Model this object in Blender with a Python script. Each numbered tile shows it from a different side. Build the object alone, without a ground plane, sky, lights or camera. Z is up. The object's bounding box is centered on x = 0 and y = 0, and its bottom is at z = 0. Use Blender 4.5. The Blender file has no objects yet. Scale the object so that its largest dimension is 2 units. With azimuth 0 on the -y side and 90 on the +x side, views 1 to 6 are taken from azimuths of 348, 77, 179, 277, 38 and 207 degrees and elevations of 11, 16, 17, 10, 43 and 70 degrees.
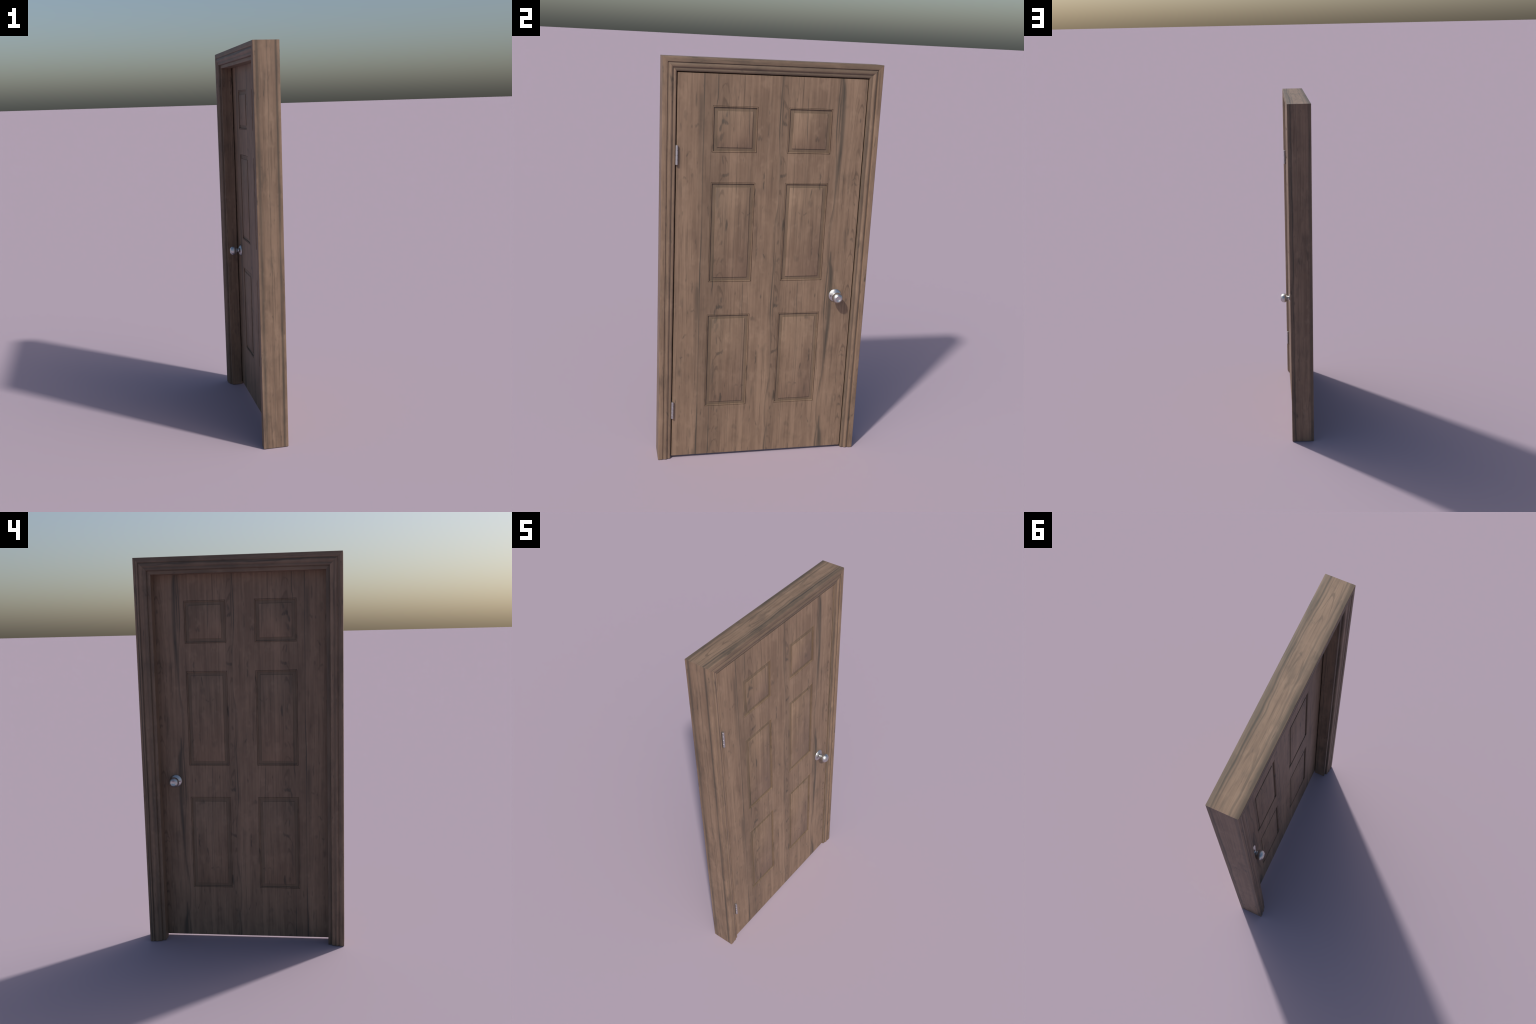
import bpy, bmesh, math
from mathutils import Vector

# ------------------------------------------------------------------ sizes (metres)
HALF_W, HEIGHT = 0.5180, 2.0          # outside of the frame
X_FRONT, X_BACK = 0.0390, -0.0898     # front and back faces of the casings
CASING_W = 0.0645                     # casing width, outer edge to opening
STOP_D = 0.0822                       # door stop, distance from outer edge
STOP_FRONT, STOP_BACK = -0.0095, -0.0705
DOOR_FRONT, DOOR_BACK = 0.0267, -0.0048
DOOR_HALF, DOOR_Z0, DOOR_Z1 = 0.4493, 0.0108, 1.9315
PANEL_COLS = [(-0.2860, -0.0735), (0.0735, 0.2860)]
PANEL_ROWS = [(0.2805, 0.7750), (0.9430, 1.4335), (1.5750, 1.7890)]
KNOB_Y, KNOB_Z = 0.3632, 0.8610
HINGE_Y, HINGE_X = -0.4487, 0.0342
HINGE_ROWS = [(1.5160, 1.6060), (0.2262, 0.3162)]
GRAIN_REPEAT = 0.8995                 # the veneer pattern repeats along the grain
BOARD_SHIFT, BOARD_CUT = 0.2785, 0.0455

# ------------------------------------------------------------------ node helpers
class Nodes:
    """small expression builder on a node tree"""
    def __init__(self, tree):
        self.t = tree
    def new(self, kind, **props):
        n = self.t.nodes.new(kind)
        for k, v in props.items():
            setattr(n, k, v)
        return n
    def put(self, sock, v):
        if isinstance(v, bpy.types.NodeSocket):
            self.t.links.new(v, sock)
        else:
            sock.default_value = v
    def math(self, op, a, b=None, c=None, clamp=False):
        n = self.new('ShaderNodeMath', operation=op, use_clamp=clamp)
        for i, v in enumerate((a, b, c)):
            if v is not None:
                self.put(n.inputs[i], v)
        return n.outputs[0]
    def add(self, a, b): return self.math('ADD', a, b)
    def sub(self, a, b): return self.math('SUBTRACT', a, b)
    def mul(self, a, b): return self.math('MULTIPLY', a, b)
    def ramp(self, v, a, b, lo=0.0, hi=1.0, smooth=True):
        n = self.new('ShaderNodeMapRange', interpolation_type='SMOOTHSTEP' if smooth else 'LINEAR')
        for i, s in enumerate((v, a, b, lo, hi)):
            self.put(n.inputs[i], s)
        return n.outputs[0]
    def vec(self, x, y, z):
        n = self.new('ShaderNodeCombineXYZ')
        for i, s in enumerate((x, y, z)):
            self.put(n.inputs[i], s)
        return n.outputs[0]
    def noise(self, vec, scale=1.0, detail=3.0, rough=0.55, dist=0.0):
        n = self.new('ShaderNodeTexNoise')
        self.put(n.inputs['Vector'], vec)
        n.inputs['Scale'].default_value = scale
        n.inputs['Detail'].default_value = detail
        n.inputs['Roughness'].default_value = rough
        n.inputs['Distortion'].default_value = dist
        return n.outputs['Fac']
    def mix(self, f, a, b, mode='MIX'):
        n = self.new('ShaderNodeMix', data_type='RGBA', blend_type=mode)
        self.put(n.inputs[0], f)
        self.put(n.inputs[6], a)
        self.put(n.inputs[7], b)
        return n.outputs[2]
    def curve(self, t, pts):
        n = self.new('ShaderNodeFloatCurve')
        c = n.mapping.curves[0]
        pts = sorted(pts)
        while len(c.points) < len(pts):
            c.points.new(0.5, 0.5)
        for p, (x, y) in zip(c.points, pts):
            p.location = (x, y)
            p.handle_type = 'AUTO_CLAMPED'
        n.mapping.update()
        self.put(n.inputs['Value'], t)
        return n.outputs[0]

LIGHT = (0.262, 0.177, 0.120, 1)
MID = (0.172, 0.114, 0.077, 1)
DEEP = (0.095, 0.066, 0.046, 1)
STREAK = (0.054, 0.048, 0.038, 1)

def grain(k, u, v, seed):
    """plain wood colour, u across and v along the grain; returns colour, bump height, wavered u"""
    sway = k.sub(k.noise(k.vec(k.mul(u, 5.0), k.mul(v, 1.6), seed), 1.0, 2.0), 0.5)
    uu = k.add(u, k.mul(sway, 0.010))
    broad = k.noise(k.vec(k.mul(uu, 16.0), k.mul(v, 0.9), seed + 3.1), 1.0, 3.0, 0.6)
    cloud = k.noise(k.vec(k.mul(uu, 22.0), k.mul(v, 7.0), seed + 5.7), 1.0, 4.0, 0.6)
    strips = k.noise(k.vec(k.mul(uu, 75.0), k.mul(v, 1.1), seed + 7.3), 1.0, 3.0, 0.6)
    fine = k.noise(k.vec(k.mul(uu, 330.0), k.mul(v, 6.0), seed + 9.9), 1.0, 3.0, 0.6)
    f = k.add(k.mul(broad, 0.34), k.mul(cloud, 0.26))
    f = k.add(f, k.add(k.mul(strips, 0.30), k.mul(fine, 0.16)))
    tone = k.ramp(f, 0.43, 0.62, smooth=False)
    col = k.mix(tone, LIGHT, MID)
    # thin dark pores drawn out along the grain
    pores = k.noise(k.vec(k.mul(uu, 150.0), k.mul(v, 3.0), seed + 12.0), 1.0, 2.0, 0.5)
    col = k.mix(k.mul(k.ramp(pores, 0.57, 0.72), 0.60), col, DEEP)
    hair = k.noise(k.vec(k.mul(uu, 95.0), k.mul(v, 1.9), seed + 18.0), 1.0, 1.0, 0.5)
    hair = k.ramp(k.math('ABSOLUTE', k.sub(hair, 0.5)), 0.0, 0.022, 1.0, 0.0)
    hair = k.mul(hair, k.ramp(k.noise(k.vec(k.mul(uu, 40.0), k.mul(v, 3.0), seed + 20.0), 1.0, 2.0), 0.48, 0.66))
    col = k.mix(k.mul(hair, 0.55), col, DEEP)
    # scattered smoky smudges
    smudge = k.noise(k.vec(k.mul(uu, 30.0), k.mul(v, 4.5), seed + 15.0), 1.0, 3.0, 0.6)
    col = k.mix(k.mul(k.ramp(smudge, 0.58, 0.78), 0.38), col, STREAK)
    fleck = k.noise(k.vec(k.mul(uu, 110.0), k.mul(v, 14.0), seed + 24.0), 1.0, 2.0, 0.5)
    col = k.mix(k.mul(k.ramp(fleck, 0.66, 0.78), 0.60), col, STREAK)
    blotch = k.noise(k.vec(k.mul(uu, 14.0), k.mul(v, 8.0), seed + 27.0), 1.0, 3.0, 0.65)
    col = k.mix(k.mul(k.ramp(blotch, 0.54, 0.74), 0.28), col, DEEP)
    col = k.mix(k.mul(k.ramp(blotch, 0.46, 0.30), 0.35), col, (0.305, 0.212, 0.147, 1))
    h = k.add(k.mul(fine, 0.6), k.mul(pores, 0.4))
    return col, h, uu

def streak(k, uu, t, y_pts, width, strength_pts):
    """mask of a dark streak along the grain: y_pts = (t, across) pairs"""
    ys = [p[1] for p in y_pts]
    mid = (min(ys) + max(ys)) / 2
    span = max(max(ys) - min(ys), 0.002) * 1.2
    c = k.curve(t, [(a, (b - mid) / span + 0.5) for a, b in y_pts])
    centre = k.math('MULTIPLY_ADD', c, span, mid - 0.5 * span)
    d = k.math('ABSOLUTE', k.sub(uu, centre))
    w = k.mul(width, 1.0) if not isinstance(width, list) else k.mul(k.curve(t, width), 0.03)
    m = k.ramp(d, 0.0, w, 1.0, 0.0)
    return k.mul(m, k.curve(t, strength_pts))

def blob(k, uu, vv, y, z, a, b, s, tilt=0.0, fray=None):
    du = k.sub(uu, y)
    dv = k.sub(vv, z)
    if tilt:
        du = k.math('MULTIPLY_ADD', dv, tilt, du)
    du = k.mul(du, 1.0 / a)
    dv = k.mul(dv, 1.0 / b)
    r = k.add(k.mul(du, du), k.mul(dv, dv))
    if fray is not None:
        r = k.add(r, fray)
    return k.ramp(r, 0.0, 1.0, s, 0.0)

def arches(k, uu, v, y, half, bend, freq, seed):
    """cathedral figure: stacked arches centred on `y`"""
    du = k.sub(uu, y)
    wob = k.noise(k.vec(k.mul(uu, 26.0), k.mul(v, 11.0), seed), 1.0, 3.0, 0.55)
    ph = k.math('MULTIPLY_ADD', k.mul(du, du), bend, v)
    ph = k.math('MULTIPLY_ADD', wob, 0.085, ph)
    drift = k.noise(k.vec(k.mul(ph, 5.0), seed + 2.0, 0.0), 1.0, 2.0)
    s = k.math('SINE', k.math('MULTIPLY_ADD', drift, 14.0, k.mul(ph, freq)))
    line = k.ramp(s, 0.60, 1.0)
    gaps = k.noise(k.vec(k.mul(uu, 20.0), k.mul(v, 6.0), seed + 4.0), 1.0, 2.0)
    line = k.mul(line, k.ramp(gaps, 0.38, 0.62))
    return k.mul(line, k.ramp(k.math('ABSOLUTE', du), half * 0.35, half, 1.0, 0.0))

def over(k, masks):
    m = masks[0]
    for n in masks[1:]:
        m = k.math('MAXIMUM', m, n)
    return m

def finish(k, mat, col, height, bump=0.10, rough=0.56):
    b = mat.node_tree.nodes.new('ShaderNodeBsdfPrincipled')
    out = mat.node_tree.nodes.new('ShaderNodeOutputMaterial')
    k.put(b.inputs['Base Color'], col)
    b.inputs['Roughness'].default_value = rough
    b.inputs['Specular IOR Level'].default_value = 0.35
    bm = k.new('ShaderNodeBump')
    bm.inputs['Strength'].default_value = bump
    bm.inputs['Distance'].default_value = 0.001
    k.put(bm.inputs['Height'], height)
    k.put(b.inputs['Normal'], bm.outputs[0])
    k.t.links.new(b.outputs[0], out.inputs[0])

def start(name):
    mat = bpy.data.materials.new(name)
    mat.use_nodes = True
    mat.node_tree.nodes.clear()
    k = Nodes(mat.node_tree)
    co = k.new('ShaderNodeTexCoord').outputs['Object']
    sp = k.new('ShaderNodeSeparateXYZ')
    k.put(sp.inputs[0], co)
    return mat, k, sp.outputs[0], sp.outputs[1], sp.outputs[2]

def Z(z):                      # height -> position within one repeat of the veneer
    return (z - 1.0305) / GRAIN_REPEAT

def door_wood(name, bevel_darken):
    mat, k, x, y, z = start(name)
    # second board shows the same veneer again, shifted
    right = k.math('GREATER_THAN', y, BOARD_CUT)
    u = k.sub(y, k.mul(right, BOARD_SHIFT))
    v = k.math('WRAP', z, 1.93, 1.93 - GRAIN_REPEAT)
    t = k.mul(k.sub(v, 1.93 - GRAIN_REPEAT), 1.0 / GRAIN_REPEAT)
    col, h, uu = grain(k, u, z, 2.0)
    # boards differ slightly in tone
    tone = k.sub(k.ramp(u, -0.2005, -0.1985, 1.0, 0.0), k.ramp(u, -0.3275, -0.325, 1.0, 0.0))
    col = k.mix(k.mul(tone, 0.32), col, DEEP)
    jit = k.sub(k.noise(k.vec(k.mul(u, 60.0), k.mul(z, 9.0), 4.0), 1.0, 3.0), 0.5)
    us = k.math('MULTIPLY_ADD', jit, 0.0035, u)
    vs = k.math('MULTIPLY_ADD', jit, 0.05, v)
    uk = k.math('MULTIPLY_ADD', jit, 0.016, u)
    fray = k.math('MULTIPLY_ADD', k.noise(k.vec(k.mul(uk, 170.0), k.mul(vs, 34.0), 77.0), 1.0, 3.0), 2.0, -0.95)
    m = []
    # board joint on the hinge side, with the smoky patch beside it
    m.append(streak(k, u, t, [(0, -.3275), (Z(1.172), -.325), (Z(1.589), -.326), (1, -.3275)], 0.0052,
                    [(0, .85), (.12, .8), (.25, .35), (Z(1.426), .45), (Z(1.589), .65), (Z(1.75), .75), (Z(1.843), 1), (1, .85)]))
    m.append(streak(k, us, t, [(0, -.340), (1, -.338)], 0.020,
                    [(0, 0), (Z(1.40), .12), (Z(1.6), .28), (Z(1.70), .42), (Z(1.78), .50), (Z(1.83), .38), (Z(1.87), 0), (1, 0)]))
    # broken dark line left of the cathedral figure
    m.append(streak(k, us, t, [(0, -.2635), (.1, -.264), (.2, -.2655), (Z(1.785), -.268), (Z(1.83), -.264), (1, -.264)], 0.0042,
                    [(0, .75), (.024, 1), (.07, .45), (.14, .5), (.2, .05), (Z(1.7), 0), (Z(1.79), .5), (Z(1.84), 1), (Z(1.88), .8), (1, .75)]))
    # hairlines between
    m.append(streak(k, us, t, [(0, -.115), (.6, -.1085), (Z(1.707), -.113), (1, -.1155)], 0.0034,
                    [(0, 0), (Z(1.45), .35), (Z(1.6), .25), (Z(1.69), .7), (Z(1.82), .65), (Z(1.85), .05), (1, 0)]))
    m.append(streak(k, us, t, [(0, -.166), (1, -.165)], 0.0028,
                    [(0, .35), (.2, .45), (.4, .1), (Z(1.80), .1), (Z(1.88), .42), (1, .35)]))
    m.append(streak(k, us, t, [(0, -.146), (.3, -.147), (1, -.142)], 0.0030,
                    [(0, 0), (.17, .1), (.26, .5), (.285, .4), (.31, 0), (1, 0)]))
    m.append(streak(k, us, t, [(0, -.137), (.3, -.136), (1, -.137)], 0.0026,
                    [(0, 0), (.12, .05), (.2, .45), (.26, .3), (.31, 0), (1, 0)]))
    m.append(streak(k, us, t, [(0, -.098), (.3, -.099), (1, -.100)], 0.0030,
                    [(0, 0), (.2, .2), (.3, .4), (.48, .45), (.55, .1), (1, 0)]))
    # long feathered dark vein, leaning, its outer line and its body
    vein = [(0, .0385), (.12, .029), (Z(1.274), .0405 - .002), (Z(1.379), .0465), (Z(1.483), .0455), (Z(1.60), .0375), (Z(1.70), .0325), (Z(1.816), .034), (1, .0385)]
    m.append(streak(k, us, t, vein, 0.0058,
                    [(0, .6), (.1, .35), (.19, .4), (.3, .6), (.5, .7), (Z(1.60), .5), (Z(1.70), .85), (Z(1.82), .75), (1, .6)]))
    m.append(streak(k, us, t, [(0, .0475), (Z(1.634), .0460), (Z(1.718), .0445), (Z(1.839), .0455), (1, .0475)], 0.0050,
                    [(0, .2), (.2, 0), (Z(1.58), 0), (Z(1.65), .6), (Z(1.75), .8), (Z(1.85), .7), (1, .5)]))
    body = [(0, .0475), (.045, .0480), (.07, .0475), (.19, .0385), (Z(1.274), .0435), (Z(1.379), .0495), (Z(1.483), .0525), (Z(1.55), .0560), (Z(1.668), .0605), (Z(1.767), .0590), (Z(1.865), .0560), (1, .0475)]
    m.append(streak(k, us, t, body,
                    [(0, .45), (.06, .25), (.12, .1), (.2, .15), (.3, .25), (.45, .42), (.6, .62), (.75, .65), (.9, .75), (1, .45)],
                    [(0, .8), (.06, .6), (.10, .0), (.18, .08), (.27, .42), (.38, .45), (.46, .7), (.58, .85), (.70, .8), (.84, .75), (.93, .9), (1, .8)]))
    # grey haze around that vein
    m.append(streak(k, us, t, body, 0.030, [(0, .25), (.1, 0), (.25, 0), (.5, .25), (.8, .3), (1, .25)]))
    # knots, eyes and flecks
    for a in [(-.227, 1.717, .020, .016, .75, .5), (-.218, 1.752, .007, .024, .55), (-.247, 1.690, .009, .030, .6, -.2),
              (-.242, 1.648, .012, .026, .55, -.35), (-.262, 1.622, .018, .045, .38), (-.240, 1.60, .010, .03, .35, -.3),
              (-.234, 1.538, .007, .030, .5, .15), (-.220, 1.470, .024, .012, .55, -.6), (-.205, 1.475, .006, .012, .5),
              (-.205, 1.226, .008, .038, .72), (-.235, 1.245, .004, .05, .45, .2), (-.224, 1.146, .006, .018, .45, -.2),
              (-.240, 1.165, .004, .03, .4), (-.252, 1.36, .014, .09, .35), (-.059, 1.643, .016, .016, .42),
              (-.186, 1.682, .003, .020, .55), (-.033, 1.421, .0045, .026, .7), (-.033, 1.462, .0045, .022, .55),
              (-.053, 1.078, .0045, .024, .6, -.15), (-.014, 1.072, .005, .016, .6, .3), (-.021, 1.762, .004, .015, .55),
              (-.0745, 1.378, .005, .030, .6, -.12), (-.075, 1.335, .016, .030, .3), (-.098, 1.285, .010, .006, .5),
              (-.128, 1.285, .012, .006, .3), (-.416, 1.284, .004, .020, .45), (-.351, 1.148, .004, .020, .5),
              (-.399, 1.563, .006, .016, .5, -.4), (-.390, 1.575, .010, .006, .3), (-.362, 1.82, .005, .045, .45), (-.380, 1.693, .004, .016, .5),
              (-.355, 1.697, .018, .010, .42), (-.412, 1.74, .013, .03, .25), (-.410, 1.452, .012, .008, .4),
              (-.375, 1.462, .010, .014, .3), (-.428, 1.40, .012, .06, .22), (-.280, 1.60, .010, .02, .4),
              (-.258, 1.055, .012, .012, .35), (-.222, 1.052, .014, .010, .3), (-.130, 1.055, .02, .02, .25),
              (.147, 1.430, .018, .007, .45, .5), (.140, 1.452, .014, .005, .35), (.149, 1.331, .008, .014, .45, .4),
              (.128, 1.192, .008, .035, .35), (.150, 1.150, .010, .014, .55, .5), (.147, 1.735, .0045, .016, .6),
              (.120, 1.01, .010, .03, .3), (.112, 1.17, .012, .05, .25), (.080, 1.47, .02, .03, .25)]:
        m.append(blob(k, uk, vs, *a, fray=fray))
    dark = over(k, m)
    arch = over(k, [k.mul(arches(k, u, v, .149, .048, 190.0, 62.0, 6.0), .62),
                    k.mul(arches(k, u, v, -.230, .036, 110.0, 75.0, 8.0), .6)])
    # the cathedral figures fade where straight grain takes over
    col = k.mix(arch, col, DEEP)
    streaky = k.noise(k.vec(k.mul(us, 260.0), k.mul(z, 2.0), 21.0), 1.0, 2.0)
    dark = k.mul(dark, k.ramp(streaky, 0.30, 0.55, 0.72, 1.0))
    col = k.mix(dark, col, STREAK)
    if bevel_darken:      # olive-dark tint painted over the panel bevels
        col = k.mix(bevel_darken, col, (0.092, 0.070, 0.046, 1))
    finish(k, mat, col, h)
    return mat

def frame_wood(name, along, seed, bands, wiggle=0.006, arch=None):
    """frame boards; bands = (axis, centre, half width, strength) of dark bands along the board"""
    mat, k, x, y, z = start(name)
    ax = {'x': x, 'y': y, 'z': z, 'ay': k.math('ABSOLUTE', y)}
    v = ax[along]
    u = k.add(x, z if along == 'y' else y)
    col, h, uu = grain(k, u, v, seed)
    wave = k.sub(k.noise(k.vec(k.mul(u, 6.0), k.mul(v, 3.2), seed + 31.0), 1.0, 2.5), 0.5)
    jit = k.sub(k.noise(k.vec(k.mul(u, 70.0), k.mul(v, 10.0), seed + 33.0), 1.0, 2.0), 0.5)
    m = []
    geo = k.new('ShaderNodeNewGeometry')
    for i, (axis, c, w, s, wig, side) in enumerate(bands):
        q = k.math('MULTIPLY_ADD', wave, wig, ax[axis])
        q = k.math('MULTIPLY_ADD', jit, 0.003, q)
        d = k.math('ABSOLUTE', k.sub(q, c))
        fade = k.noise(k.vec(k.mul(v, 2.3), seed + 40.0 + i, 0.0), 1.0, 2.0)
        b = k.mul(k.ramp(d, 0.0, w, s, 0.0), k.ramp(fade, 0.34, 0.58, 0.6, 1.0))
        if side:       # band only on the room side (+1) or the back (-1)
            b = k.mul(b, k.math('GREATER_THAN' if side > 0 else 'LESS_THAN', x, 0.0))
        m.append(b)
    if arch:
        axis, c, half, bend, freq, s = arch
        a = k.mul(arches(k, ax[axis], v, c, half, bend, freq, seed + 50.0), s)
        col = k.mix(a, col, DEEP)
    if m:
        col = k.mix(over(k, m), col, STREAK)
    wear = k.noise(k.vec(k.mul(uu, 18.0), k.mul(v, 5.0), seed + 65.0), 1.0, 4.0, 0.65)
    col = k.mix(k.mul(k.ramp(wear, 0.52, 0.72), 0.38), col, STREAK)
    knots = k.noise(k.vec(k.mul(uu, 40.0), k.mul(v, 9.0), seed + 60.0), 1.0, 3.0, 0.6, 0.6)
    col = k.mix(k.mul(k.ramp(knots, 0.62, 0.76), 0.70), col, STREAK)
    finish(k, mat, col, h)
    return mat

def metal(name, base, rough, grainy=0.0):
    mat, k, x, y, z = start(name)
    n = k.noise(k.vec(k.mul(x, 400.0), k.mul(y, 400.0), k.mul(z, 400.0)), 1.0, 3.0)
    col = k.mix(k.mul(n, 0.35), base, tuple(c * 0.75 for c in base[:3]) + (1,))
    b = k.new('ShaderNodeBsdfPrincipled')
    out = k.new('ShaderNodeOutputMaterial')
    k.put(b.inputs['Base Color'], col)
    b.inputs['Metallic'].default_value = 1.0
    k.put(b.inputs['Roughness'], k.math('MULTIPLY_ADD', n, 0.10, rough - 0.05))
    if grainy:
        bm = k.new('ShaderNodeBump')
        bm.inputs['Strength'].default_value = grainy
        bm.inputs['Distance'].default_value = 0.0006
        k.put(bm.inputs['Height'], n)
        k.put(b.inputs['Normal'], bm.outputs[0])
    k.t.links.new(b.outputs[0], out.inputs[0])
    return mat

# ------------------------------------------------------------------ mesh helpers
def make(name, bm, mat, parent, smooth=35.0, second=None):
    bmesh.ops.recalc_face_normals(bm, faces=bm.faces)
    me = bpy.data.meshes.new(name)
    bm.to_mesh(me)
    bm.free()
    for p in me.polygons:
        p.use_smooth = True
    me.set_sharp_from_angle(angle=math.radians(smooth))
    me.materials.append(mat)
    if second:
        me.materials.append(second)
    ob = bpy.data.objects.new(name, me)
    bpy.context.collection.objects.link(ob)
    ob.parent = parent
    return ob

def strip(name, profile, side, mat, parent):
    """sweep a closed (d, x) profile along one leg of the frame, mitred at the top corners.
    d runs inwards from the outer edge of the frame."""
    bm = bmesh.new()
    def ring(end):
        vs = []
        for d, x in profile:
            if side == 'head':
                p = (x, end * (HALF_W - d), HEIGHT - d)
            else:
                p = (x, side * (HALF_W - d), 0.0 if end == 0 else HEIGHT - d)
            vs.append(bm.verts.new(p))
        return vs
    a, b = (ring(-1), ring(1)) if side == 'head' else (ring(0), ring(1))
    n = len(profile)
    for i in range(n):
        j = (i + 1) % n
        bm.faces.new((a[i], a[j], b[j], b[i]))
    bm.faces.new(a)
    bm.faces.new(b)
    return make(name, bm, mat, parent)

def arc(cx, cy, r, a0, a1, n):
    return [(cx + r * math.cos(math.radians(a0 + (a1 - a0) * i / n)),
             cy + r * math.sin(math.radians(a0 + (a1 - a0) * i / n))) for i in range(n + 1)]

def casing_profile():
    """(d, depth below the casing face): back band, quirk, ogee, cove, inner bead"""
    r = 0.0022
    pts = [(0.0, 0.0182), (0.0, r)]
    pts += [(r - r * math.cos(a), r - r * math.sin(a)) for a in (math.radians(30), math.radians(60), math.radians(90))]
    pts += [(0.0215, 0.0), (0.0228, 0.0004), (0.0236, 0.0014), (0.0240, 0.0042),
            (0.0262, 0.0040), (0.0285, 0.0026), (0.0320, 0.0013), (0.0360, 0.0007), (0.0395, 0.0008),
            (0.0425, 0.0017), (0.0450, 0.0032), (0.0470, 0.0050), (0.0487, 0.0062),
            (0.0502, 0.0064), (0.0530, 0.0058), (0.0565, 0.0058), (0.0598, 0.0066),
            (0.0622, 0.0082), (0.0636, 0.0106), (0.0645, 0.0135), (0.0645, 0.0182)]
    return pts

def lathe(name, profile, mat, parent, x0, direction, seg=48):
    """turn an (x, r) profile about the knob axis"""
    bm = bmesh.new()
    rings = []
    for px, r in profile:
        X = x0 + direction * px
        if r < 1e-6:
            rings.append([bm.verts.new((X, KNOB_Y, KNOB_Z))])
        else:
            rings.append([bm.verts.new((X, KNOB_Y + r * math.cos(2 * math.pi * i / seg),
                                        KNOB_Z + r * math.sin(2 * math.pi * i / seg))) for i in range(seg)])
    for A, B in zip(rings, rings[1:]):
        for i in range(seg):
            j = (i + 1) % seg
            if len(A) == 1:
                bm.faces.new((A[0], B[j], B[i]))
            elif len(B) == 1:
                bm.faces.new((A[i], A[j], B[0]))
            else:
                bm.faces.new((A[i], A[j], B[j], B[i]))
    return make(name, bm, mat, parent, 40)

def cylinder_x(name, x0, x1, cy, cz, r, mat, parent, seg=20):
    bm = bmesh.new()
    A, B = [[bm.verts.new((X, cy + r * math.cos(2 * math.pi * i / seg), cz + r * math.sin(2 * math.pi * i / seg)))
             for i in range(seg)] for X in (x0, x1)]
    for i in range(seg):
        j = (i + 1) % seg
        bm.faces.new((A[i], A[j], B[j], B[i]))
    bm.faces.new(A)
    bm.faces.new(B)
    return make(name, bm, mat, parent)

def box(name, lo, hi, mat, parent, bevel=0.0):
    bm = bmesh.new()
    bmesh.ops.create_cube(bm, size=1.0)
    for v in bm.verts:
        v.co = Vector([(lo[i] + hi[i]) / 2 + v.co[i] * (hi[i] - lo[i]) for i in range(3)])
    if bevel:
        bmesh.ops.bevel(bm, geom=bm.edges[:], offset=bevel, segments=2, affect='EDGES', profile=0.5)
    return make(name, bm, mat, parent)

# ------------------------------------------------------------------ build
root = bpy.data.objects.new('panelled_door', None)
bpy.context.collection.objects.link(root)
root['label'] = 'brown walnut six-panel door in moulded wooden frame with silver knobs'
root['category'] = 'door'

VENEER = door_wood('walnut_veneer', 0.0)
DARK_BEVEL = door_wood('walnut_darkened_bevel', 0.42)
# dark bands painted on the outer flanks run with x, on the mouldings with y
NEAR = frame_wood('walnut_hinge_side', 'z', 71.0,
                  [('x', 0.0205, 0.010, 0.75, .003, 0), ('x', -0.072, 0.013, 0.60, .004, 0), ('x', -0.024, .0035, .45, .014, 0),
                   ('y', -0.4880, .004, .35, .002, 1), ('y', -0.470, .005, .40, .002, 1), ('y', -0.477, .008, .35, .008, -1), ('y', -0.500, .008, .30, .008, -1)])
FAR = frame_wood('walnut_latch_side', 'z', 93.0,
                 [('x', 0.0200, 0.009, 0.85, .024, 0), ('x', 0.030, 0.007, 0.6, .016, 0), ('x', -0.079, 0.013, 0.55, .010, 0), ('x', -0.010, .004, .35, .03, 0),
                  ('y', 0.4870, .007, .65, .004, 1), ('y', 0.4635, .005, .55, .003, 1), ('y', 0.505, .0055, .85, .014, -1), ('y', 0.4950, .0045, .75, .012, -1), ('y', .4525, .004, .5, .003, -1)])
HEAD = frame_wood('walnut_head', 'y', 113.0,
                  [('x', 0.0170, 0.0085, 0.90, .030, 0), ('x', 0.031, 0.020, 0.62, .012, 0), ('x', 0.004, 0.004, 0.6, .045, 0), ('x', -0.080, 0.020, 0.66, .024, 0),
                   ('x', -0.055, 0.006, 0.5, .04, 0), ('z', 1.968, .008, .75, .050, -1), ('z', 1.983, .006, .5, .030, -1), ('z', 1.934, .004, .5, .01, -1), ('z', 1.953, .005, .35, .004, 1)],
                  arch=('x', -0.030, 0.036, -220.0, 46.0, 0.55))

# frame: for each leg a core with the door stop, and a moulded casing front and back
core = [(0.0, X_FRONT - 0.0183), (CASING_W, X_FRONT - 0.0183), (CASING_W, STOP_FRONT), (STOP_D - 0.001, STOP_FRONT),
        (STOP_D, STOP_FRONT - 0.001), (STOP_D, STOP_BACK + 0.0015), (STOP_D - 0.0015, STOP_BACK),
        (CASING_W + 0.0005, STOP_BACK), (CASING_W + 0.0005, X_BACK + 0.0183), (0.0, X_BACK + 0.0183)]
front = [(d, X_FRONT - h) for d, h in casing_profile()]
back = [(d, X_BACK + h) for d, h in casing_profile()]
for side, name, mat in ((-1, 'side_jamb', NEAR), (1, 'side_jamb', FAR), ('head', 'head_jamb', HEAD)):
    j = strip(name, core, side, mat, root)
    strip('front_casing', front, side, mat, j)
    strip('back_casing', back, side, mat, j)

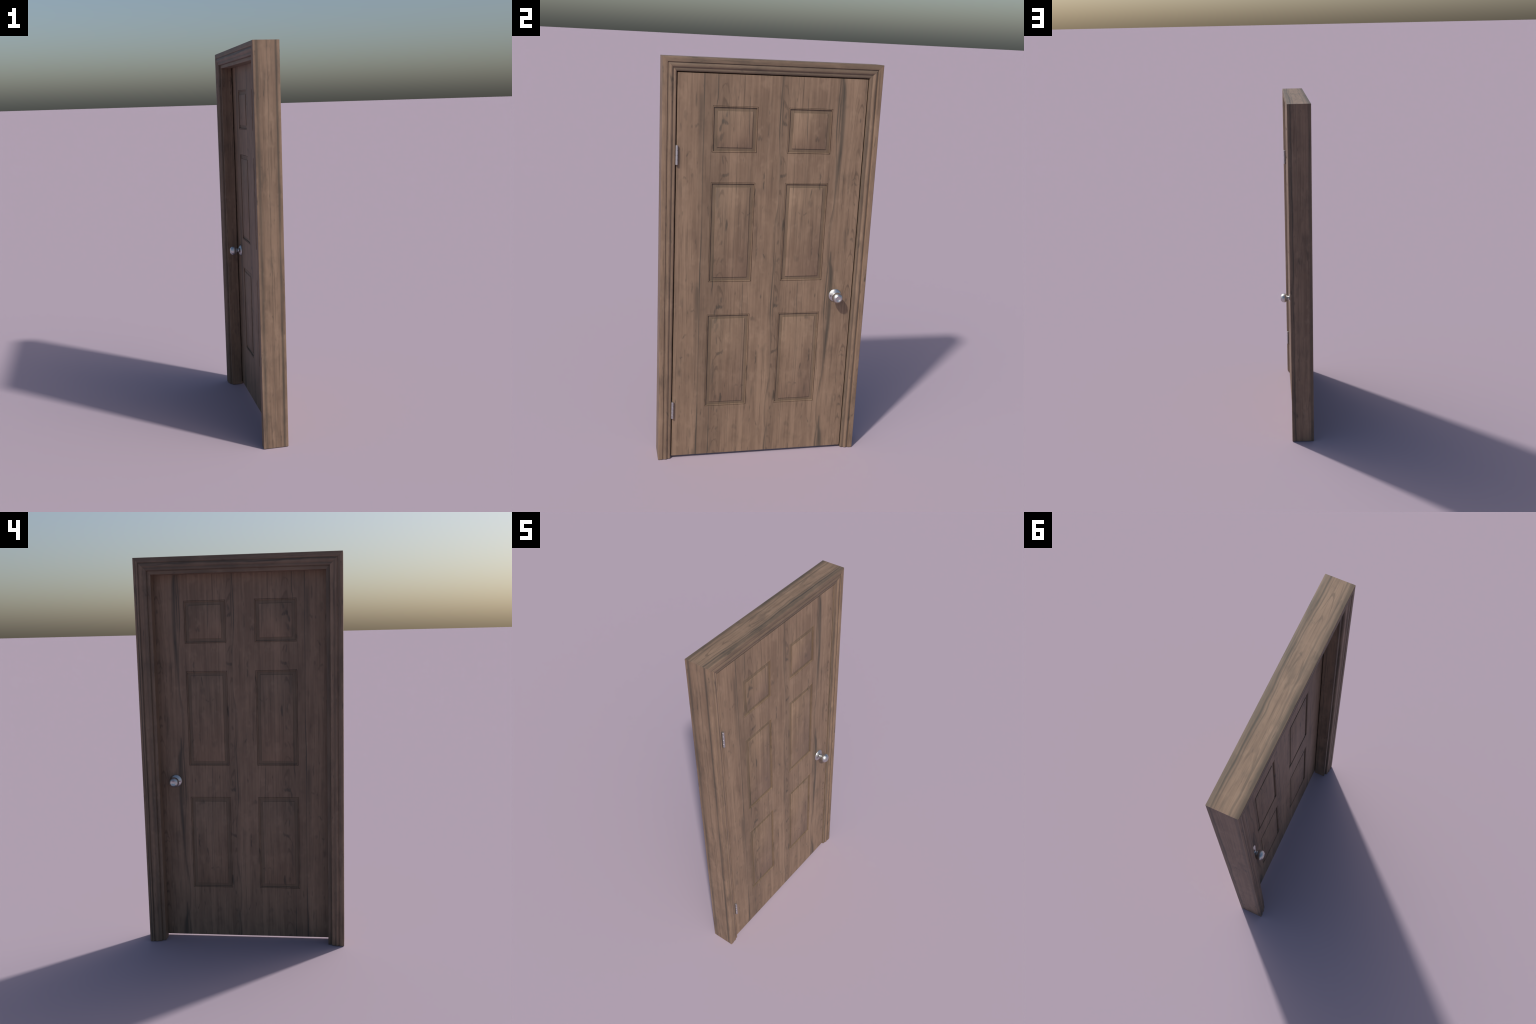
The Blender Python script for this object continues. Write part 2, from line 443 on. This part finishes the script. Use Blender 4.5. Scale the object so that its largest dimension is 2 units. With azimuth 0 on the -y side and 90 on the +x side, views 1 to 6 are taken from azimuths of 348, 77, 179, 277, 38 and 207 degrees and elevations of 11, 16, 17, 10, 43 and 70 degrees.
# door leaf: stiles and rails as one slab with openings for the panels
def leaf():
    bm = bmesh.new()
    e = 0.0012
    ys = sorted([-DOOR_HALF + e, DOOR_HALF - e] + [v for c in PANEL_COLS for v in c])
    zs = sorted([DOOR_Z0 + e, DOOR_Z1 - e] + [v for c in PANEL_ROWS for v in c])
    grids = []
    for X in (DOOR_FRONT, DOOR_BACK):
        g = [[bm.verts.new((X, y, z)) for z in zs] for y in ys]
        grids.append(g)
        for i in range(len(ys) - 1):
            for j in range(len(zs) - 1):
                if (ys[i], ys[i + 1]) in PANEL_COLS and (zs[j], zs[j + 1]) in PANEL_ROWS:
                    continue
                bm.faces.new((g[i][j], g[i + 1][j], g[i + 1][j + 1], g[i][j + 1]))
    F, B = grids
    # chamfered outer edge
    def loop(g):
        n, m = len(ys), len(zs)
        return ([g[i][0] for i in range(n)] + [g[n - 1][j] for j in range(1, m)] +
                [g[i][m - 1] for i in range(n - 2, -1, -1)] + [g[0][j] for j in range(m - 2, 0, -1)])
    lf, lb = loop(F), loop(B)
    def outer(l, dx):
        r = []
        for v in l:
            y, z = v.co.y, v.co.z
            if abs(abs(y) - (DOOR_HALF - e)) < 1e-6: y += math.copysign(e, y)
            if abs(z - zs[0]) < 1e-6: z -= e
            if abs(z - zs[-1]) < 1e-6: z += e
            r.append(bm.verts.new((v.co.x + dx, y, z)))
        return r
    of, ob_ = outer(lf, -e), outer(lb, e)
    for A, C in ((lf, of), (of, ob_), (ob_, lb)):
        for i in range(len(A)):
            j = (i + 1) % len(A)
            bm.faces.new((A[i], A[j], C[j], C[i]))
    # walls of the openings
    for c in PANEL_COLS:
        for r in PANEL_ROWS:
            i0, i1, j0, j1 = ys.index(c[0]), ys.index(c[1]), zs.index(r[0]), zs.index(r[1])
            idx = [(i0, j0), (i1, j0), (i1, j1), (i0, j1)]
            for a in range(4):
                p, q = idx[a], idx[(a + 1) % 4]
                bm.faces.new((F[p[0]][p[1]], F[q[0]][q[1]], B[q[0]][q[1]], B[p[0]][p[1]]))
    return make('door_leaf', bm, VENEER, root, 30)

door = leaf()

# raised panel: (inset from the opening, depth below the door face)
PANEL_PROFILE = [(-0.0025, 0.0050), (0.0013, 0.0050), (0.0016, 0.0012), (0.0024, 0.0003), (0.0036, 0.0001), (0.0048, 0.0004), (0.0054, 0.0012),
                 (0.0056, 0.0056), (0.0063, 0.0063), (0.0076, 0.0062), (0.0232, 0.0033), (0.0237, 0.0010), (0.0246, 0.0005)]
for c in PANEL_COLS:
    for r in PANEL_ROWS:
        bm = bmesh.new()
        first = []
        for X, s in ((DOOR_FRONT, -1), (DOOR_BACK, 1)):
            prev = None
            for o, d in PANEL_PROFILE:
                q = [bm.verts.new((X + s * d, y, z)) for y, z in
                     ((c[0] + o, r[0] + o), (c[1] - o, r[0] + o), (c[1] - o, r[1] - o), (c[0] + o, r[1] - o))]
                if prev:
                    for i in range(4):
                        j = (i + 1) % 4
                        f = bm.faces.new((prev[i], prev[j], q[j], q[i]))
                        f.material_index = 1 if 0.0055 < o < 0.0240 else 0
                else:
                    first.append(q)
                prev = q
            bm.faces.new(prev)
        for i in range(4):
            j = (i + 1) % 4
            bm.faces.new((first[0][i], first[0][j], first[1][j], first[1][i]))
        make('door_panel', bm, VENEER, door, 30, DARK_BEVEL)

# knob set on both faces
NICKEL = metal('satin_nickel', (0.60, 0.60, 0.60, 1), 0.36)
STEEL = metal('hinge_steel', (0.56, 0.55, 0.56, 1), 0.48, 0.4)
DARK = bpy.data.materials.new('dark_screw')
DARK.use_nodes = True
DARK.node_tree.nodes['Principled BSDF'].inputs['Base Color'].default_value = (0.02, 0.02, 0.022, 1)
DARK.node_tree.nodes['Principled BSDF'].inputs['Roughness'].default_value = 0.5

ROSE = [(0.0, 0.0), (0.0, 0.0332), (0.0016, 0.0336), (0.0032, 0.0328), (0.0058, 0.0300), (0.0084, 0.0258), (0.0110, 0.0206),
        (0.0132, 0.0158), (0.0148, 0.0130), (0.0150, 0.0)]
KNOB = [(0.0120, 0.0), (0.0120, 0.0124), (0.0155, 0.0116), (0.0178, 0.0104), (0.0200, 0.0102), (0.0222, 0.0112), (0.0240, 0.0146), (0.0264, 0.0188),
        (0.0306, 0.0228), (0.0358, 0.0255), (0.0410, 0.0263), (0.0465, 0.0260), (0.0520, 0.0248), (0.0565, 0.0221),
        (0.0600, 0.0188), (0.0622, 0.0157), (0.0631, 0.0142), (0.0629, 0.0131), (0.0617, 0.0112), (0.0605, 0.0086), (0.0597, 0.0056),
        (0.0594, 0.0028), (0.0593, 0.0)]
for x0, s in ((DOOR_FRONT, 1), (DOOR_BACK + 0.001, -1)):
    k = lathe('door_knob', KNOB, NICKEL, root, x0, s)
    rose = lathe('rosette', ROSE, NICKEL, k, x0, s)
    for dy in (-0.0240, 0.0240):
        cylinder_x('screw', x0 + s * 0.006, x0 + s * 0.0106, KNOB_Y + dy, KNOB_Z, 0.0030, DARK, k)

# hinges: barrel of four knuckles on a thin leaf that runs into the gap
for z0, z1 in HINGE_ROWS:
    leafplate = box('hinge', (DOOR_BACK + 0.002, HINGE_Y - 0.0036, z0), (HINGE_X, HINGE_Y - 0.0012, z1), STEEL, root)
    n, gap, r = 4, 0.0009, 0.0062
    h = (z1 - z0) / n
    bm = bmesh.new()
    seg = 24
    prof = [(0, r - .0004), (0.0004, r), (h - gap - 0.0004, r), (h - gap, r - .0004)]
    rings = [[bm.verts.new((HINGE_X + R * math.cos(2 * math.pi * i / seg), HINGE_Y + R * math.sin(2 * math.pi * i / seg), z0 + zz))
              for i in range(seg)] for zz, R in prof]
    for A, B in zip(rings, rings[1:]):
        for i in range(seg):
            j = (i + 1) % seg
            bm.faces.new((A[i], A[j], B[j], B[i]))
    bm.faces.new(rings[0])
    bm.faces.new(rings[-1])
    k0 = make('hinge_knuckle', bm, STEEL, leafplate)
    for q in range(1, n):
        o = k0.copy()
        o.location.z = q * h
        bpy.context.collection.objects.link(o)
    pin = bmesh.new()
    A, B = [[pin.verts.new((HINGE_X + .0045 * math.cos(2 * math.pi * i / 16), HINGE_Y + .0045 * math.sin(2 * math.pi * i / 16), zz))
             for i in range(16)] for zz in (z0 + .001, z1 - .0015)]
    for i in range(16):
        j = (i + 1) % 16
        pin.faces.new((A[i], A[j], B[j], B[i]))
    pin.faces.new(A)
    pin.faces.new(B)
    make('hinge_pin', pin, STEEL, leafplate)
